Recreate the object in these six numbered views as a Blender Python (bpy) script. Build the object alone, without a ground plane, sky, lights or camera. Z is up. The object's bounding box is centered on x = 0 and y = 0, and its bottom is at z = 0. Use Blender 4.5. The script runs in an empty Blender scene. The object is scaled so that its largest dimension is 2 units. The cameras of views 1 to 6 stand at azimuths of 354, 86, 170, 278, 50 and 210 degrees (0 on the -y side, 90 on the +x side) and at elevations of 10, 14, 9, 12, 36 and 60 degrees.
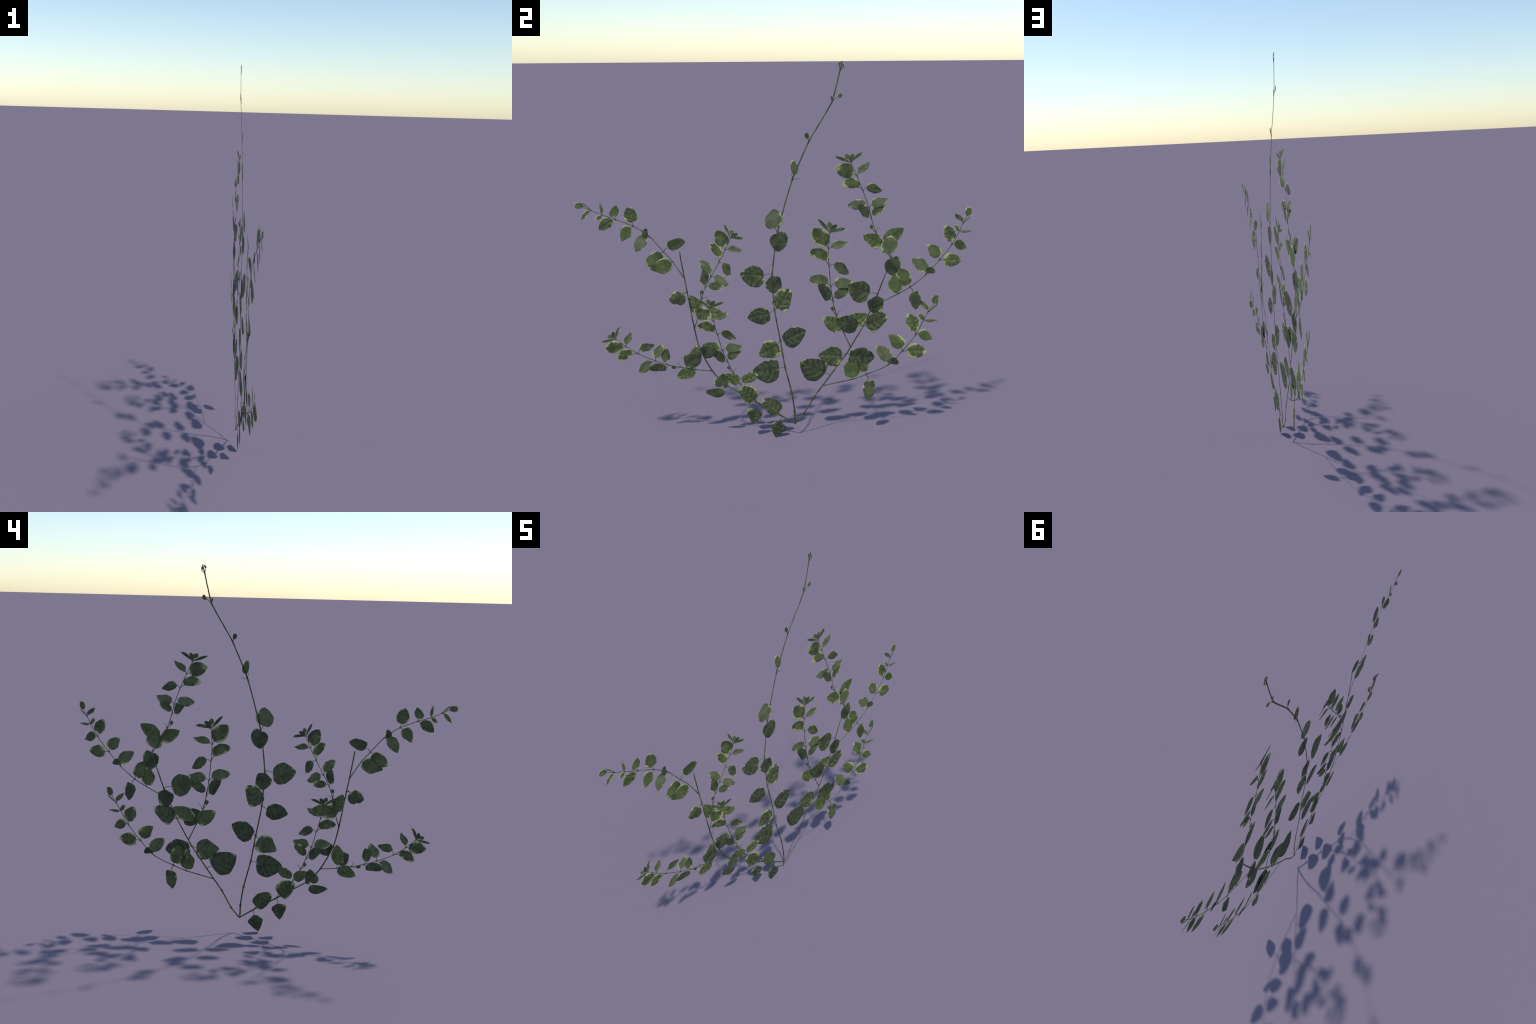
"""A climbing plant spread flat like an espalier: three main stems rise from one point,
carry tufted and trailing side shoots, and bear variegated ovate leaves in opposite pairs.

Every kind of shoot is described once (joints of the stem, then the leaves at each joint);
its copies are bent along their own joints.  Lengths in the tables are millimetres.
A leaf row reads: joint, outline, relief, tint, and - measured from the joint - the end of
the leaf stalk, the leaf tip, and the widest points of the left and right halves."""
import bpy, math, random
import numpy as np
from mathutils import Matrix, Vector

random.seed(7)
rng = np.random.default_rng(7)

LEADER = dict(
    nodes={
        'base': (-7, 91, 73),
        'k1': (-7, 90, 142),
        'k2': (-6, 75, 252),
        'a1': (-7, 38, 402),
        'a2': (-6, 14, 552),
        'a3': (-9, -16, 719),
        'a4': (-11, -27, 910),
        'a5': (-8, 0, 1128),
        'a6': (-10, 75, 1395),
        'a7': (-10, 158, 1584),
        'a8': (-12, 270, 1773),
        'a9': (-12, 308, 1925),
        'a10': (-12, 319, 1965),
    },
    leaves=[
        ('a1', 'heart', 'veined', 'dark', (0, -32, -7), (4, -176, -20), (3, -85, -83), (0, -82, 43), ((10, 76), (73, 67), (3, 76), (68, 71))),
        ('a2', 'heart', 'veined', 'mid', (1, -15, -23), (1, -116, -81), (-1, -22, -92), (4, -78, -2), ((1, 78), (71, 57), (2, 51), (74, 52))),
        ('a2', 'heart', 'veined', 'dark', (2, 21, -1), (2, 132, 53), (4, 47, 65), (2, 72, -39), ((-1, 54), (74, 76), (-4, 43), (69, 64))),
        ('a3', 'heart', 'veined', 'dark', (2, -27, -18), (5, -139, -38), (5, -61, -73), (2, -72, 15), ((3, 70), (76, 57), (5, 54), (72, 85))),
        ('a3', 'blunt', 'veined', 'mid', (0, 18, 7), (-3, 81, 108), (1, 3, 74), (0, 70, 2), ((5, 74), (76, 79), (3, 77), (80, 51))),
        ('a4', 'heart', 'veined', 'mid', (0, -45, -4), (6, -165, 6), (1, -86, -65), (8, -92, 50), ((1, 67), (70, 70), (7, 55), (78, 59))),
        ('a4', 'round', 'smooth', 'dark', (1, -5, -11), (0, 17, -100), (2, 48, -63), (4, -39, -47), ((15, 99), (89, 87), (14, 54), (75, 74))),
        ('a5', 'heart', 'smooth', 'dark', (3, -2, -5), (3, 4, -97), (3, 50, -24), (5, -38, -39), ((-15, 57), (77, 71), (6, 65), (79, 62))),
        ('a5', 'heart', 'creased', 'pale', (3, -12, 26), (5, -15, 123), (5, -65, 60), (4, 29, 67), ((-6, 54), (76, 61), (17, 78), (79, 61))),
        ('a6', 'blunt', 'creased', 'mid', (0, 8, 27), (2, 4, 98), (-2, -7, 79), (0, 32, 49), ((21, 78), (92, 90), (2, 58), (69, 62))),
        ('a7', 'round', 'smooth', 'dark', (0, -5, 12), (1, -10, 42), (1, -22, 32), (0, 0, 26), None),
        ('a8', 'narrow', 'smooth', 'mid', (0, -2, 11), (1, -4, 30), (0, -7, 21), (0, 2, 20), None),
        ('a8', 'round', 'smooth', 'mid', (-2, 24, 21), (-3, 41, 45), (-2, 31, 37), (-2, 49, 28), None),
        ('a9', 'round', 'smooth', 'mid', (0, -6, 23), (0, 3, 40), (0, -8, 30), (0, 3, 31), None),
        ('a9', 'narrow', 'smooth', 'mid', (0, 15, 9), (0, 14, 32), (0, 18, 26), (0, 9, 26), None),
    ],
)
TUFTED = dict(
    nodes={
        'base': (-6, 385, 504),
        'n1': (-6, 343, 594),
        'n2': (-7, 309, 676),
        'n3': (-5, 289, 756),
        'n4': (-5, 276, 836),
        'n5': (-5, 266, 945),
        'n6': (-3, 261, 1036),
        'top': (-3, 267, 1119),
    },
    leaves=[
        ('n1', 'ovate', 'veined', 'bright', (-1, -7, 10), (2, -107, 79), (1, -58, 0), (1, -25, 72), ((7, 71), (70, 76), (10, 69), (72, 66))),
        ('n1', 'ovate', 'veined', 'bright', (-2, 15, 22), (-3, 129, 87), (-3, 46, 90), (-4, 91, 24), ((8, 68), (74, 65), (7, 49), (63, 91))),
        ('n2', 'delta', 'smooth', 'mid', (0, -20, 29), (2, -20, 59), (2, -33, 47), (2, -12, 42), None),
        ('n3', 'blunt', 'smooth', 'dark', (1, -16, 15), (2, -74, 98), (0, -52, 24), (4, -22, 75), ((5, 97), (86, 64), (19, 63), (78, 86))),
        ('n3', 'ovate', 'smooth', 'mid', (1, 7, 29), (-2, 87, 59), (-3, 49, 79), (1, 39, 18), None),
        ('n4', 'ovate', 'smooth', 'pale', (1, -17, 19), (3, -116, 53), (1, -74, 13), (6, -44, 67), ((26, 63), (82, 69), (7, 66), (71, 71))),
        ('n4', 'blunt', 'smooth', 'pale', (2, 20, 18), (3, 115, 29), (1, 52, 50), (4, 60, -8), ((5, 70), (78, 36), (7, 66), (83, 89))),
        ('n5', 'blunt', 'smooth', 'rimmed', (3, -15, 29), (5, -104, 84), (3, -72, 48), (5, -33, 92), ((25, 70), (85, 87), (4, 71), (81, 69))),
        ('n5', 'acute', 'smooth', 'mid', (1, 25, 11), (0, 105, -43), (4, 66, 23), (0, 56, -37), ((3, 49), (74, 51), (16, 69), (78, 69))),
        ('n6', 'ovate', 'smooth', 'rimmed', (1, -12, 21), (5, -87, 110), (3, -71, 35), (2, -1, 81), ((8, 64), (75, 68), (13, 69), (69, 82))),
        ('n6', 'taper', 'smooth', 'pale', (1, 13, 11), (-1, 106, 37), (0, 46, 46), (4, 51, 5), ((15, 82), (71, 46), (14, 56), (68, 101))),
        ('top', 'narrow', 'smooth', 'mid', (0, -4, 11), (-2, -61, 75), (1, -39, 40), (0, -28, 52), None),
        ('top', 'ovate', 'smooth', 'bright', (-1, 0, 27), (-4, -4, 62), (-3, -15, 46), (-2, 12, 43), ((20, 71), (85, 65), (16, 71), (78, 57))),
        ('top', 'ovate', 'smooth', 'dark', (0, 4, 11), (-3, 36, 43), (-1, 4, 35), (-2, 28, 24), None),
        ('top', 'narrow', 'smooth', 'mid', (1, 9, 7), (-4, 85, 17), (-3, 47, 28), (0, 50, 10), None),
    ],
)
ARCHING = dict(
    nodes={
        'base': (-10, 92, 73),
        'c1': (-9, 22, 121),
        'c2': (-9, -106, 201),
        'b3': (-10, -176, 248),
        'c3': (-10, -278, 316),
        'b1': (-10, -343, 392),
        'c4': (-8, -407, 524),
        'b2': (-9, -431, 633),
        'c5': (-8, -462, 829),
        'c6': (-9, -473, 896),
        'end': (-8, -495, 1043),
    },
    leaves=[
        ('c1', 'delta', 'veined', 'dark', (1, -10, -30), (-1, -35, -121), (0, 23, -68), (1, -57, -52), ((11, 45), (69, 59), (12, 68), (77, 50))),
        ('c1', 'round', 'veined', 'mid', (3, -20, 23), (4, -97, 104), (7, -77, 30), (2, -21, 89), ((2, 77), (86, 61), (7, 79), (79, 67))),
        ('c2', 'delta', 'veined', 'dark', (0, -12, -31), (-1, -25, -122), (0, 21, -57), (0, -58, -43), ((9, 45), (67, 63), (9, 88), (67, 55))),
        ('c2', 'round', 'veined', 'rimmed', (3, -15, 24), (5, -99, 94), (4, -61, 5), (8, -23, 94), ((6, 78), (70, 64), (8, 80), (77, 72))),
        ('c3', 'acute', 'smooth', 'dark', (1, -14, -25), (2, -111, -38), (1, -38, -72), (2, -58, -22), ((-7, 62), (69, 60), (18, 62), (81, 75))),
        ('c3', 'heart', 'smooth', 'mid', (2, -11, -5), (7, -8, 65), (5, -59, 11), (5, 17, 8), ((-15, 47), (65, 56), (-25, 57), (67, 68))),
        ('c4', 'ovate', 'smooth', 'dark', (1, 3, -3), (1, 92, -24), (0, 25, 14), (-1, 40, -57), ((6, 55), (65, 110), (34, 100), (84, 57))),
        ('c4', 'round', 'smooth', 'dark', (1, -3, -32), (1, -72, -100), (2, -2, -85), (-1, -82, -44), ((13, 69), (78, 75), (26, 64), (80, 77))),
        ('c5', 'ovate', 'smooth', 'mid', (-1, -26, -9), (0, -91, -43), (-1, -59, -61), (-1, -59, 4), None),
        ('c5', 'round', 'smooth', 'mid', (0, -22, -15), (-2, -43, -68), (0, -10, -47), (0, -62, -23), None),
    ],
)
TRAILING = dict(
    nodes={
        'base': (-7, 501, 726),
        'd1': (-1, 626, 789),
        'd2': (1, 688, 824),
        'd3': (4, 769, 890),
        'd4': (6, 834, 965),
        'd5': (7, 895, 1044),
        'd6': (3, 936, 1117),
        'd7': (0, 951, 1154),
    },
    leaves=[
        ('d1', 'heart', 'smooth', 'bright', (1, -2, 9), (-5, -17, 113), (-3, -51, 58), (2, 26, 43), ((1, 64), (70, 64), (11, 75), (75, 61))),
        ('d2', 'delta', 'creased', 'mid', (1, 19, -28), (4, 36, -122), (5, 58, -65), (2, -1, -59), ((-2, 86), (72, 87), (10, 73), (75, 58))),
        ('d2', 'heart', 'smooth', 'bright', (-4, -5, 17), (-3, -57, 103), (-5, -55, 47), (-5, 7, 50), ((6, 103), (79, 90), (4, 63), (67, 98))),
        ('d3', 'ovate', 'smooth', 'pale', (-1, -2, 17), (-4, -76, 85), (-1, -46, 30), (-6, 0, 73), ((8, 54), (71, 73), (7, 75), (76, 69))),
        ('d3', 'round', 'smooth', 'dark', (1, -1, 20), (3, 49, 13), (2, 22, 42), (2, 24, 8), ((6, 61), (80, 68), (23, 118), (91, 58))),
        ('d4', 'ovate', 'smooth', 'bright', (0, -4, 21), (-5, -65, 84), (0, -47, 30), (-2, 9, 61), ((8, 69), (67, 57), (3, 82), (65, 76))),
        ('d4', 'ovate', 'veined', 'rimmed', (1, 26, 4), (8, 116, 2), (2, 58, 39), (6, 58, -31), ((5, 60), (75, 62), (5, 66), (74, 69))),
        ('d5', 'round', 'veined', 'rimmed', (-1, 1, 23), (-9, -37, 104), (-4, -38, 48), (-4, 20, 70), ((8, 59), (74, 67), (11, 62), (77, 61))),
        ('d5', 'taper', 'smooth', 'bright', (0, 16, 8), (5, 80, -17), (3, 40, 31), (2, 45, -23), ((0, 53), (61, 75), (21, 77), (79, 53))),
        ('d6', 'ovate', 'smooth', 'rimmed', (-1, -2, 1), (-4, -22, 35), (-5, -25, 19), (-3, -1, 18), None),
        ('d6', 'narrow', 'smooth', 'pale', (0, 6, 1), (3, 57, 3), (0, 31, 6), (1, 22, -9), None),
        ('d7', 'acute', 'smooth', 'rimmed', (-2, -1, 13), (-7, -48, 57), (-3, -32, 28), (-3, -14, 43), ((21, 58), (75, 57), (11, 95), (76, 50))),
        ('d7', 'narrow', 'smooth', 'pale', (0, 8, 8), (0, 41, 49), (0, 25, 33), (0, 33, 31), None),
        ('d7', 'ovate', 'veined', 'rimmed', (-1, 21, 42), (-1, 35, 87), (-3, 11, 66), (0, 43, 69), ((13, 49), (77, 98), (28, 112), (91, 70))),
    ],
)
TENDRILS = dict(
    TUFTED=[('n2', (0, 8, 20), (0, 17, 30), (-1, 25, 29))],
    TRAILING=[('d6', (3, 52, 3), (3, 57, 3), (4, 64, -11))],
    LEADER=[('a6', (0, 16, 4), (1, 36, 5)), ('a6', (0, 0, 19), (0, -6, 32))],
)
SHOOTS = [
    (LEADER, None),
    (LEADER, {
        'base': ((-13, 92, 72), (-0.62, 0.02, 0.07), 0.98),
        'k1': ((-13, 140, 128), (-0.62, 0.02, 0.07), 0.98),
        'k2': ((-11, 195, 224), (-0.62, 0.02, 0.07), 0.98),
        'a1': ((-12, 281, 345), (-0.62, 0.07, 0.01), 1.04),
        'a2': ((-9, 366, 467), (-0.58, 0.04, 0.01), 1.08),
        'a3': ((-8, 451, 618), (-0.54, 0.04, 0.02), 1.01),
        'a4': ((-13, 523, 786), (-0.30, 0.02, 0.05), 1.02),
        'a5': ((-11, 591, 982), (-0.03, 0.02, 0.07), 0.97),
    }),
    (ARCHING, None),
    (TUFTED, {
        'base': ((-14, -342, 391), (1.00, 0.02, -0.01), 0.84),
        'n1': ((-14, -426, 401), (0.97, 0.02, -0.01), 0.85),
        'n2': ((-18, -504, 417), (1.06, 0.02, -0.01), 0.85),
        'n3': ((-14, -566, 432), (1.08, 0.01, -0.03), 0.87),
        'n4': ((-16, -634, 456), (1.03, 0.02, -0.01), 0.86),
        'n5': ((-18, -722, 498), (0.93, 0.01, 0.01), 0.85),
        'n6': ((-14, -782, 540), (0.94, 0.06, 0.04), 0.80),
        'top': ((-9, -832, 584), (1.04, -0.01, -0.00), 0.82),
    }),
    (TUFTED, {
        'base': ((-9, -430, 633), (-0.53, -0.00, -0.13), 0.81),
        'n1': ((-9, -407, 707), (-0.58, -0.01, -0.13), 0.83),
        'n2': ((-13, -392, 785), (-0.53, -0.00, -0.13), 0.81),
        'n3': ((-11, -371, 846), (-0.61, -0.02, -0.14), 0.80),
        'n4': ((-8, -341, 904), (-0.61, -0.01, -0.14), 0.82),
        'n5': ((-8, -299, 979), (-0.51, -0.01, -0.15), 0.81),
        'n6': ((-4, -265, 1044), (-0.30, 0.04, -0.15), 0.80),
        'top': ((-1, -238, 1104), (-0.29, 0.00, -0.13), 0.82),
    }),
    (TUFTED, {
        'base': ((-3, -139, 240), (0.20, 0.03, -0.13), 0.86),
        'n1': ((-10, -198, 312), (-0.03, -0.00, -0.14), 0.71),
        'n2': ((-12, -233, 374), (0.17, 0.03, -0.13), 0.85),
        'n3': ((-8, -261, 437), (0.22, 0.02, -0.12), 0.91),
        'n4': ((-9, -287, 500), (0.11, 0.03, -0.13), 0.88),
        'n5': ((-9, -312, 591), (0.21, 0.04, -0.13), 0.86),
        'n6': ((-3, -331, 666), (0.29, 0.06, -0.11), 0.86),
        'top': ((-6, -345, 736), (0.24, 0.02, -0.13), 0.87),
    }),
    (TUFTED, None),
    (TUFTED, {
        'base': ((-9, 587, 982), (0.29, -0.03, 0.05), 0.86),
        'n1': ((-9, 542, 1045), (0.10, -0.02, 0.04), 0.90),
        'n2': ((-13, 507, 1113), (0.18, -0.03, 0.05), 0.87),
        'n3': ((-8, 480, 1190), (0.10, -0.02, 0.05), 0.83),
        'n4': ((-12, 467, 1242), (0.24, -0.03, 0.03), 0.88),
        'n5': ((-15, 434, 1332), (0.36, -0.03, 0.05), 0.87),
        'n6': ((-12, 402, 1406), (0.52, -0.01, 0.02), 0.87),
        'top': ((-9, 371, 1472), (0.49, -0.03, 0.06), 0.91),
    }),
    (TRAILING, None),
    (TRAILING, {
        'base': ((-10, 245, 289), (-0.10, -0.04, -0.03), 1.10),
        'd1': ((-4, 399, 321), (-0.13, -0.02, -0.02), 1.11),
        'd2': ((-2, 469, 345), (-0.22, -0.05, -0.03), 1.11),
        'd3': ((2, 588, 397), (-0.14, -0.06, -0.03), 1.08),
        'd4': ((4, 659, 471), (0.01, -0.04, -0.04), 1.12),
        'd5': ((2, 727, 558), (0.00, -0.08, -0.06), 1.12),
        'd6': ((-3, 771, 641), (-0.03, -0.05, -0.05), 1.14),
        'd7': ((-6, 792, 681), (-0.10, -0.04, -0.03), 1.11),
    }),
    (TRAILING, {
        'base': ((-12, -473, 896), (1.68, -0.01, 0.08), 0.94),
        'd1': ((-11, -530, 990), (1.73, -0.01, 0.08), 1.04),
        'd2': ((-11, -573, 1042), (1.71, -0.00, 0.07), 0.97),
        'd3': ((-12, -639, 1121), (1.65, 0.01, 0.08), 0.91),
        'd4': ((-7, -714, 1176), (1.77, 0.02, 0.08), 0.92),
        'd5': ((-6, -798, 1212), (1.74, -0.02, 0.06), 0.91),
        'd6': ((-11, -869, 1238), (1.64, -0.01, 0.07), 1.01),
        'd7': ((-10, -916, 1259), (1.55, -0.03, 0.09), 0.95),
    }),
]

# ---------------------------------------------------------------- leaf outlines
# base: how round the shoulders are, lobe: how far they reach back past the stalk,
# tip_a / tip_b: from blunt (high a, low b) to drawn out to a point (low a, high b)
OUTLINES = {
    'ovate':  dict(base=2.1, lobe=0.00, tip_a=2.0, tip_b=0.72),
    'round':  dict(base=2.2, lobe=0.02, tip_a=2.2, tip_b=0.56),
    'heart':  dict(base=2.2, lobe=0.07, tip_a=1.9, tip_b=0.74),
    'blunt':  dict(base=2.3, lobe=0.00, tip_a=2.8, tip_b=0.55),
    'acute':  dict(base=2.0, lobe=0.00, tip_a=1.7, tip_b=0.95),
    'taper':  dict(base=2.0, lobe=0.00, tip_a=1.6, tip_b=1.25),
    'delta':  dict(base=1.55, lobe=0.03, tip_a=1.5, tip_b=0.80),
    'narrow': dict(base=1.7, lobe=0.00, tip_a=2.1, tip_b=0.68),
}
RELIEF = {                    # side veins (height / length, number per side), cup, waviness
    'veined':  dict(vein=0.0210, count=5, cup=0.004, wave=0.003),
    'smooth':  dict(vein=0.0045, count=5, cup=0.004, wave=0.002),
    'creased': dict(vein=0.0060, count=4, cup=0.006, wave=0.003),
}
THICK = 0.0005


def half_outline(f, style, n, wide, quarters=None):
    """Along-axis position and relative half width of one leaf edge, stalk to tip.
    quarters: optional (along %, width %) of the edge half way to the widest point and beyond it."""
    o = OUTLINES[style]
    f = min(max(f, -0.05), 0.95)
    if quarters:
        p = [(0, 0)] + [(quarters[0][0] / 100, quarters[0][1] / 100), (f, 1.0),
                        (quarters[1][0] / 100, quarters[1][1] / 100)] + [(1, 0)]
        p = np.array(p) * (1, wide)
        sharp = min(max((o['tip_b'] - 0.5) / 0.45, 0), 1)
        after = sharp * (2 * p[-1] - p[-2]) + (1 - sharp) * np.array([p[-2][0], -0.8 * p[-2][1]])
        before = np.array([p[1][0], -p[1][1]]) if p[1][0] > 0.03 else 2 * p[0] - p[1]
        q = spline(np.vstack([before, p, after]), 12)[12:-12]
        d = np.concatenate([[0], np.cumsum(np.linalg.norm(np.diff(q, axis=0), axis=1))])
        s = np.linspace(0, d[-1], n)
        u, w = np.interp(s, d, q[:, 0]), np.maximum(np.interp(s, d, q[:, 1]), 0)
        for _ in range(n // 10):                           # soften the corners between the points
            u[1:-1], w[1:-1] = ((v[:-2] + 2 * v[1:-1] + v[2:]) / 4 for v in (u, w))
        return u, w / wide
    f = min(max(f, 0.10), 0.80)
    nb = int(n * 0.42)
    u, w = [], []
    for k in range(nb):
        x = 1 - math.cos(k / nb * math.pi / 2)            # 0 at the stalk, 1 at the widest point
        u.append(f * x - o['lobe'] * math.sin(k / nb * math.pi) * (1 - 0.4 * x))
        w.append((1 - (1 - x) ** o['base']) ** (1 / o['base']))
    for k in range(n - nb):
        x = math.sin(k / (n - nb - 1) * math.pi / 2)
        u.append(f + (1 - f) * x)
        w.append(max(1 - x ** o['tip_a'], 0.0) ** o['tip_b'])
    return np.array(u), np.array(w)


def leaf_mesh(style, relief, stalk_end, tip, left, right, quarters, seed):
    """A thin blade through the four control points; returns the mesh and its frame."""
    B, T, L, R = (np.array(p, float) / 1000 for p in (stalk_end, tip, left, right))
    axis = T - B
    length = np.linalg.norm(axis)
    X = axis / length
    Z = np.cross(X, L - R)
    Z /= np.linalg.norm(Z)
    Y = np.cross(Z, X)
    frame = np.stack([X, Y, Z])
    l, r = frame @ (L - B), frame @ (R - B)
    big = length > 0.05
    rows, cols = (44, 19) if big and relief == 'veined' else (26, 15) if big else (16, 9)
    uL, wL = half_outline(l[0] / length, style, rows, abs(l[1]) / length, quarters and quarters[:2])
    uR, wR = half_outline(r[0] / length, style, rows, abs(r[1]) / length, quarters and quarters[2:])
    uM = 0.5 * (uL + uR)
    uM = np.clip(np.maximum.accumulate(np.maximum(uM, np.linspace(0, 0.15, rows))), 0, 1)
    uM[0] = 0.0
    g = RELIEF[relief]
    rnd = np.random.default_rng(seed)
    ph, ph2 = rnd.uniform(0, 6.28, 2)
    P = np.zeros((rows, cols, 3))
    for j, t in enumerate(np.linspace(-1, 1, cols)):
        a = abs(t)
        u, w, s = (uL, wL, l) if t > 0 else (uR, wR, r)
        x = uM + (u - uM) * a ** 1.3
        y = w * s[1] / length * a
        z = w * s[2] / length * a
        edge = np.clip(1.15 - a, 0, 1) * np.clip(w * 1.6, 0, 1)
        # the blade swells between the side veins and sinks along them and along the midrib
        bend = 0.03 * np.sin(11 * x + ph2) + 0.02 * math.sin(5 * t + ph)
        phase = g['count'] * (x - 0.55 * np.abs(y) + bend) + (0.3 if t > 0 else 0)
        swell = np.abs(np.sin(math.pi * phase)) ** 0.7 * (0.7 + 0.3 * np.sin(7 * x + 2 * t + ph))
        z = z + g['vein'] * (swell * min(1, a * 2.5) - 0.45) * edge
        z = z - g['cup'] * ((a * w) ** 2) + g['cup'] * 0.25
        z = z + g['wave'] * np.sin(9 * x + ph + 3 * t) * a * w
        if relief == 'creased':                           # a fold across the blade
            z = z - 0.06 * np.maximum(x - 0.42, 0)
        y = y * (1 + 0.018 * np.sin(17 * x + ph2) * a)
        P[:, j] = np.stack([x * 1.025 - 0.010, y * 1.045, z], 1) * length
    P[0, :, :] = [-0.010 * length, 0, P[0, :, 2].mean()]
    P[-1, :, :] = P[-1, cols // 2]
    nv = rows * cols
    # close the blade: the same sheet again, a hair's breadth below, sewn along the rim
    low = P.copy()
    low[1:-1, 1:-1, 2] -= THICK
    low[1:-1, [0, -1], 2] -= THICK * 0.4
    verts = np.concatenate([P.reshape(-1, 3), low.reshape(-1, 3)])
    faces = []
    for i in range(rows - 1):
        for j in range(cols - 1):
            q = [i * cols + j, (i + 1) * cols + j, (i + 1) * cols + j + 1, i * cols + j + 1]
            faces.append(q)
            faces.append([v + nv for v in reversed(q)])
        for j in (0, cols - 1):
            q = [i * cols + j, (i + 1) * cols + j, (i + 1) * cols + j + nv, i * cols + j + nv]
            faces.append(q if j else q[::-1])
    me = bpy.data.meshes.new('leaf')
    me.from_pydata(verts.tolist(), [], faces)
    me.validate()
    import bmesh
    bm = bmesh.new()
    bm.from_mesh(me)
    bmesh.ops.remove_doubles(bm, verts=bm.verts, dist=1e-6)
    bmesh.ops.dissolve_degenerate(bm, edges=bm.edges, dist=1e-6)
    for fc in bm.faces:
        fc.smooth = True
    bm.to_mesh(me)
    bm.free()
    m = Matrix.Identity(4)
    for a in range(3):
        for b in range(3):
            m[b][a] = frame[a][b]
        m[a][3] = B[a]
    return me, m


# ---------------------------------------------------------------- round parts
def spline(points, per, ease=1.0):
    """Catmull-Rom curve through the joints; ease below 1 straightens the runs between them."""
    p = np.array(points, float)
    p = np.vstack([2 * p[0] - p[1], p, 2 * p[-1] - p[-2]])
    out = []
    for i in range(1, len(p) - 2):
        d = np.linalg.norm(p[i + 1] - p[i])
        m0 = (p[i + 1] - p[i - 1]) * d / (np.linalg.norm(p[i + 1] - p[i]) + np.linalg.norm(p[i] - p[i - 1]))
        m1 = (p[i + 2] - p[i]) * d / (np.linalg.norm(p[i + 2] - p[i + 1]) + np.linalg.norm(p[i + 1] - p[i]))
        for k in range(per):
            t = k / per
            out.append((1 - ease) * ((1 - t) * p[i] + t * p[i + 1])
                       + ease * ((2 * t**3 - 3 * t**2 + 1) * p[i] + (t**3 - 2 * t**2 + t) * m0
                       + (-2 * t**3 + 3 * t**2) * p[i + 1] + (t**3 - t**2) * m1))
    out.append(p[-2])
    return np.array(out)


def tube_mesh(name, path, radius, sides=8, flat=0.32):
    """Sweep an oval along a path; the oval is a little flattened towards +-x."""
    n = len(path)
    tan = np.gradient(path, axis=0)
    tan /= np.linalg.norm(tan, axis=1)[:, None] + 1e-12
    verts, faces = [], []
    for i in range(n):
        side = np.cross([1.0, 0, 0], tan[i])
        if np.linalg.norm(side) < 1e-3:
            side = np.array([0, 1.0, 0])
        side /= np.linalg.norm(side)
        up = np.cross(tan[i], side)
        for k in range(sides):
            a = 2 * math.pi * k / sides
            verts.append(path[i] + radius[i] * (math.cos(a) * side + flat * math.sin(a) * up))
    for i in range(n - 1):
        for k in range(sides):
            k2 = (k + 1) % sides
            faces.append([i * sides + k, i * sides + k2, (i + 1) * sides + k2, (i + 1) * sides + k])
    faces.append(list(range(sides))[::-1])
    faces.append([(n - 1) * sides + k for k in range(sides)])
    me = bpy.data.meshes.new(name)
    me.from_pydata([tuple(v) for v in verts], [], faces)
    for p in me.polygons:
        p.use_smooth = True
    return me


def stalk_mesh(stalk_end, tip, along):
    """A thin bowed stalk from the joint to the leaf."""
    e = np.array(stalk_end, float) / 1000
    d = np.array(tip, float) / 1000 - e
    d /= np.linalg.norm(d)
    l = np.linalg.norm(e)
    path = spline([(0, 0, 0), e * 0.5 + along * l * 0.14 - d * l * 0.05, e, e + d * 0.012], 5)
    return tube_mesh('leaf_stalk', path, np.linspace(0.0021, 0.0013, len(path)), 6, 0.5)


# ---------------------------------------------------------------- materials
def srgb(r, g, b):
    c = [(v / 255 / 12.92 if v <= 10 else ((v / 255 + 0.055) / 1.055) ** 2.4) for v in (r, g, b)]
    return (*c, 1)


class Nodes:
    def __init__(self, name):
        self.m = bpy.data.materials.new(name)
        self.m.use_nodes = True
        self.t = self.m.node_tree
        self.b = self.t.nodes['Principled BSDF']

    def new(self, kind, **kw):
        n = self.t.nodes.new(kind)
        for k, v in kw.items():
            if k in n.inputs:
                n.inputs[k].default_value = v
            else:
                setattr(n, k, v)
        return n

    def link(self, a, b):
        self.t.links.new(a, b)

    def math(self, op, a, b=None, c=None, clamp=False):
        n = self.new('ShaderNodeMath', operation=op, use_clamp=clamp)
        for i, v in enumerate((a, b, c)):
            if v is None:
                continue
            if hasattr(v, 'is_linked'):
                self.link(v, n.inputs[i])
            else:
                n.inputs[i].default_value = v
        return n.outputs[0]

    def mix(self, fac, a, b):
        n = self.new('ShaderNodeMix', data_type='RGBA')
        if hasattr(fac, 'is_linked'):
            self.link(fac, n.inputs['Factor'])
        else:
            n.inputs['Factor'].default_value = fac
        for v, s in ((a, n.inputs[6]), (b, n.inputs[7])):
            if hasattr(v, 'is_linked'):
                self.link(v, s)
            else:
                s.default_value = v
        return n.outputs[2]

    def ramp(self, x, lo, hi):
        n = self.new('ShaderNodeMapRange', interpolation_type='SMOOTHSTEP')
        self.link(x, n.inputs['Value'])
        n.inputs['From Min'].default_value = lo
        n.inputs['From Max'].default_value = hi
        return n.outputs['Result']


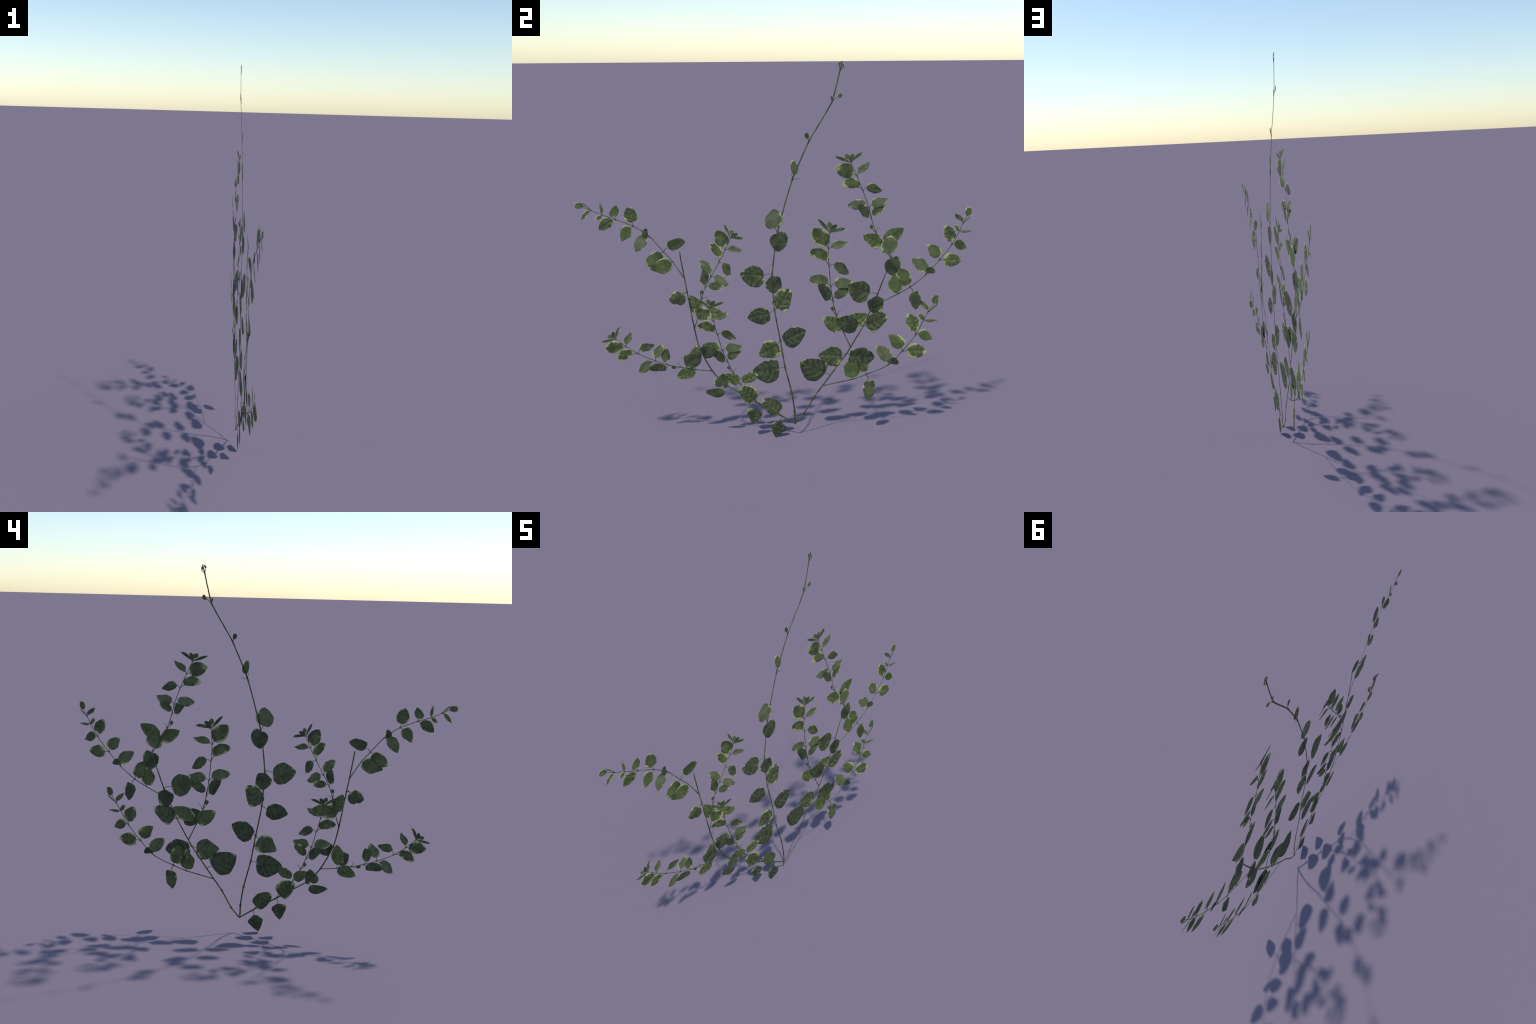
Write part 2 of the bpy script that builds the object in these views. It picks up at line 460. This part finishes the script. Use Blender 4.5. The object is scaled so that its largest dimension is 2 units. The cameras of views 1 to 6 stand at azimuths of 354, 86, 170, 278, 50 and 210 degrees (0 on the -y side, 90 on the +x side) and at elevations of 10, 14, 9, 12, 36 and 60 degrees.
def leaf_material(name, deep, light, cream, rim, spots, veins):
    """Green blade with lighter flecks and a broken cream margin.
    rim: how far the cream reaches in from the margin, spots: amount of pale flecks,
    veins: how strongly the side veins show as darker and lighter bands."""
    k = Nodes(name)
    tc = k.new('ShaderNodeTexCoord')
    oi = k.new('ShaderNodeObjectInfo')
    shift = k.new('ShaderNodeVectorMath', operation='ADD')
    sc = k.new('ShaderNodeVectorMath', operation='SCALE')
    sc.inputs[0].default_value = (3.1, 5.7, 1.3)
    k.link(oi.outputs['Random'], sc.inputs['Scale'])
    k.link(tc.outputs['Object'], shift.inputs[0])
    k.link(sc.outputs[0], shift.inputs[1])

    def noise(scale, detail, rough=0.55):
        n = k.new('ShaderNodeTexNoise', Scale=scale, Detail=detail, Roughness=rough)
        k.link(shift.outputs[0], n.inputs['Vector'])
        return n.outputs['Fac']
    broad, fine, fleck = noise(22, 2), noise(130, 3), noise(60, 3, 0.6)
    # how near the margin a point is: leaf length runs along generated x, width along y
    sep = k.new('ShaderNodeSeparateXYZ')
    k.link(tc.outputs['Generated'], sep.inputs[0])
    gx = k.math('MULTIPLY_ADD', sep.outputs['X'], 2.0, -0.92)
    gy = k.math('MULTIPLY_ADD', sep.outputs['Y'], 2.0, -1.0)
    rad = k.math('SQRT', k.math('ADD', k.math('MULTIPLY', gx, gx), k.math('MULTIPLY', gy, gy)))
    # midrib along object x; side veins sweep forward from it
    so = k.new('ShaderNodeSeparateXYZ')
    k.link(tc.outputs['Object'], so.inputs[0])
    ay = k.math('ABSOLUTE', so.outputs['Y'])
    arg = k.math('SUBTRACT', sep.outputs['X'], k.math('MULTIPLY', ay, 4.5))
    arg = k.math('ADD', arg, k.math('MULTIPLY', broad, 0.45))
    wave = k.math('ABSOLUTE', k.math('SINE', k.math('MULTIPLY', arg, 13.5)))
    tone = k.math('ADD', k.math('MULTIPLY', broad, 1.0 - 0.3 * veins), k.math('MULTIPLY', wave, 0.3 * veins))
    tone = k.math('ADD', tone, k.math('MULTIPLY_ADD', fleck, 0.2, -0.1))
    col = k.mix(k.ramp(tone, 0.30, 0.70), deep, light)
    rib = k.math('MULTIPLY', k.math('SUBTRACT', 1.0, k.ramp(ay, 0.0004, 0.0020)), 0.30 + 0.15 * veins)
    side = k.math('MULTIPLY', k.math('SUBTRACT', 1.0, k.ramp(wave, 0.02, 0.28)), 0.22 * veins)
    col = k.mix(k.math('MAXIMUM', rib, side), col, light)
    col = k.mix(k.math('MULTIPLY', k.ramp(fleck, 0.58, 0.78), spots), col, cream)
    edge = k.math('ADD', rad, k.math('MULTIPLY_ADD', fleck, 0.5, -0.25))
    edge = k.math('ADD', edge, k.math('MULTIPLY_ADD', broad, 1.5, -0.75))
    mask = k.math('MULTIPLY', k.ramp(edge, 1.08 - rim, 1.26 - rim), k.math('MULTIPLY_ADD', fine, 0.8, 0.35), None, True)
    col = k.mix(mask, col, cream)
    # every leaf a little lighter or darker than its neighbour
    hv = k.new('ShaderNodeHueSaturation')
    k.link(col, hv.inputs['Color'])
    k.link(k.math('MULTIPLY_ADD', oi.outputs['Random'], 0.16, 0.92), hv.inputs['Value'])
    k.link(hv.outputs[0], k.b.inputs['Base Color'])
    k.b.inputs['Roughness'].default_value = 0.55
    k.b.inputs['Specular IOR Level'].default_value = 0.35
    # fine grain, plus the puckering between the veins
    bump = k.new('ShaderNodeBump', Strength=0.6, Distance=0.006)
    swell = k.math('MULTIPLY', k.math('POWER', wave, 0.7), k.math('MULTIPLY', k.ramp(ay, 0.0, 0.012),
                                                                    k.math('MULTIPLY', k.ramp(broad, 0.30, 0.62), veins)))
    k.link(k.math('ADD', k.math('MULTIPLY', fine, 0.10), swell), bump.inputs['Height'])
    k.link(bump.outputs[0], k.b.inputs['Normal'])
    return k.m


def stem_material():
    k = Nodes('stem_bark')
    tc = k.new('ShaderNodeTexCoord')
    n = k.new('ShaderNodeTexNoise', Scale=26.0, Detail=3.0)
    k.link(tc.outputs['Object'], n.inputs['Vector'])
    col = k.mix(k.ramp(n.outputs['Fac'], 0.35, 0.65), STEM_DEEP, STEM_LIGHT)
    k.link(col, k.b.inputs['Base Color'])
    k.b.inputs['Roughness'].default_value = 0.6
    k.b.inputs['Specular IOR Level'].default_value = 0.3
    return k.m


CREAM = srgb(178, 180, 122)
STEM_DEEP, STEM_LIGHT = srgb(50, 57, 36), srgb(88, 96, 58)
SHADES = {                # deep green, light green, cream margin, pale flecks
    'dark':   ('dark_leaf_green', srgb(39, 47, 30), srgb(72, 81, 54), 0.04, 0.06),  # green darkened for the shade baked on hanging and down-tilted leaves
    'mid':    ('leaf_green', srgb(54, 63, 36), srgb(84, 93, 60), 0.13, 0.12),
    'bright': ('fresh_leaf_green', srgb(62, 75, 36), srgb(90, 101, 60), 0.13, 0.12),
    'pale':   ('pale_leaf_green', srgb(76, 86, 52), srgb(100, 108, 78), 0.17, 0.15),
    'rimmed': ('cream_edged_leaf_green', srgb(54, 64, 34), srgb(88, 98, 60), 0.26, 0.30),
}
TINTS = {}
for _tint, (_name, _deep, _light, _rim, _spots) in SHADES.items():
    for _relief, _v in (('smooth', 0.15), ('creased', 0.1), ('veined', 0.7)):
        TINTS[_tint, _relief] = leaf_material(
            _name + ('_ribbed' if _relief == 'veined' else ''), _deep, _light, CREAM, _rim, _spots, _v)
STEM_MAT = stem_material()


# ---------------------------------------------------------------- assembly
def add(name, mesh, mat, parent, matrix=None):
    ob = bpy.data.objects.new(name, mesh)
    bpy.context.scene.collection.objects.link(ob)
    if mat and not mesh.materials:
        mesh.materials.append(mat)
    ob.parent = parent
    if matrix is not None:
        ob.matrix_world = matrix
    return ob


KINDS = {id(LEADER): ('LEADER', 'stem', 0.0039, 0.0031), id(TUFTED): ('TUFTED', 'side_shoot', 0.0030, 0.0017),
         id(ARCHING): ('ARCHING', 'stem', 0.0039, 0.0031), id(TRAILING): ('TRAILING', 'side_shoot', 0.0027, 0.0016)}

plant = bpy.data.objects.new('climbing_plant', None)
bpy.context.scene.collection.objects.link(plant)
plant.location = (-0.009, 0.092, 0.073)
plant['label'] = 'sparse climbing plant with cream-edged oval green leaves'
plant['category'] = 'climbing plant'
bpy.context.view_layer.update()

library = {}
for shoot, bend in SHOOTS:
    key, part, r0, r1 = KINDS[id(shoot)]
    home = {j: np.array(p, float) / 1000 for j, p in shoot['nodes'].items()}
    if bend is None:
        pose = {j: (p, Matrix.Identity(3), 1.0) for j, p in home.items()}
    else:
        pose = {}
        for j, (p, w, s) in bend.items():
            w = Vector(w)
            pose[j] = (np.array(p, float) / 1000, Matrix.Rotation(w.length, 3, w.normalized()), s)
    joints = list(pose)
    size = np.mean([v[2] for v in pose.values()])
    # the stem itself, thickened a little at the joints
    per = 10
    path = spline([pose[j][0] for j in joints], per, 0.4 if key == 'LEADER' else 0.85)
    rad = np.linspace(r0, r1, len(path)) * (size if part == 'side_shoot' else 1)
    for i in range(0, len(path), per):
        rad[i] *= 1.3
        if part == 'stem' and joints[i // per][0] == 'k':
            rad[i] *= 1.25
    path = path + rng.normal(0, 0.0003, path.shape) - [0.0015, 0, 0]
    stem = add(part, tube_mesh(part, path, rad), STEM_MAT, plant)
    stem.matrix_world = Matrix.Identity(4)
    order = {j: i for i, j in enumerate(home)}
    hp = list(home.values())
    for n, (j, style, relief, tint, b, t, l, r, quarters) in enumerate(shoot['leaves']):
        if j not in pose:
            continue
        if (key, n) not in library:
            i = order[j]
            along = hp[min(i + 1, len(hp) - 1)] - hp[max(i - 1, 0)]
            along = along / np.linalg.norm(along)
            library[key, n] = (*leaf_mesh(style, relief, b, t, l, r, quarters, 100 * len(key) + n), stalk_mesh(b, t, along))
        me, frame, stalk = library[key, n]
        p, rot, s = pose[j]
        place = Matrix.Translation(Vector(p)) @ rot.to_4x4() @ Matrix.Scale(s, 4)
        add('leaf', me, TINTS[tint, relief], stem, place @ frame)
        add('leaf_stalk', stalk, STEM_MAT, stem, place)
    for n, (j, *pts) in enumerate(TENDRILS.get(key, [])):
        if j not in pose:
            continue
        if (key, 'tendril', n) not in library:
            first = (0, 0, 0) if key != 'TRAILING' else tuple(0.85 * v for v in pts[0])
            path = spline(np.array([first, *pts], float) / 1000, 6)
            library[key, 'tendril', n] = tube_mesh('tendril', path, np.linspace(0.0017, 0.0010, len(path)), 6, 0.5)
        p, rot, s = pose[j]
        place = Matrix.Translation(Vector(p)) @ rot.to_4x4() @ Matrix.Scale(s, 4)
        add('tendril', library[key, 'tendril', n], STEM_MAT, stem, place)
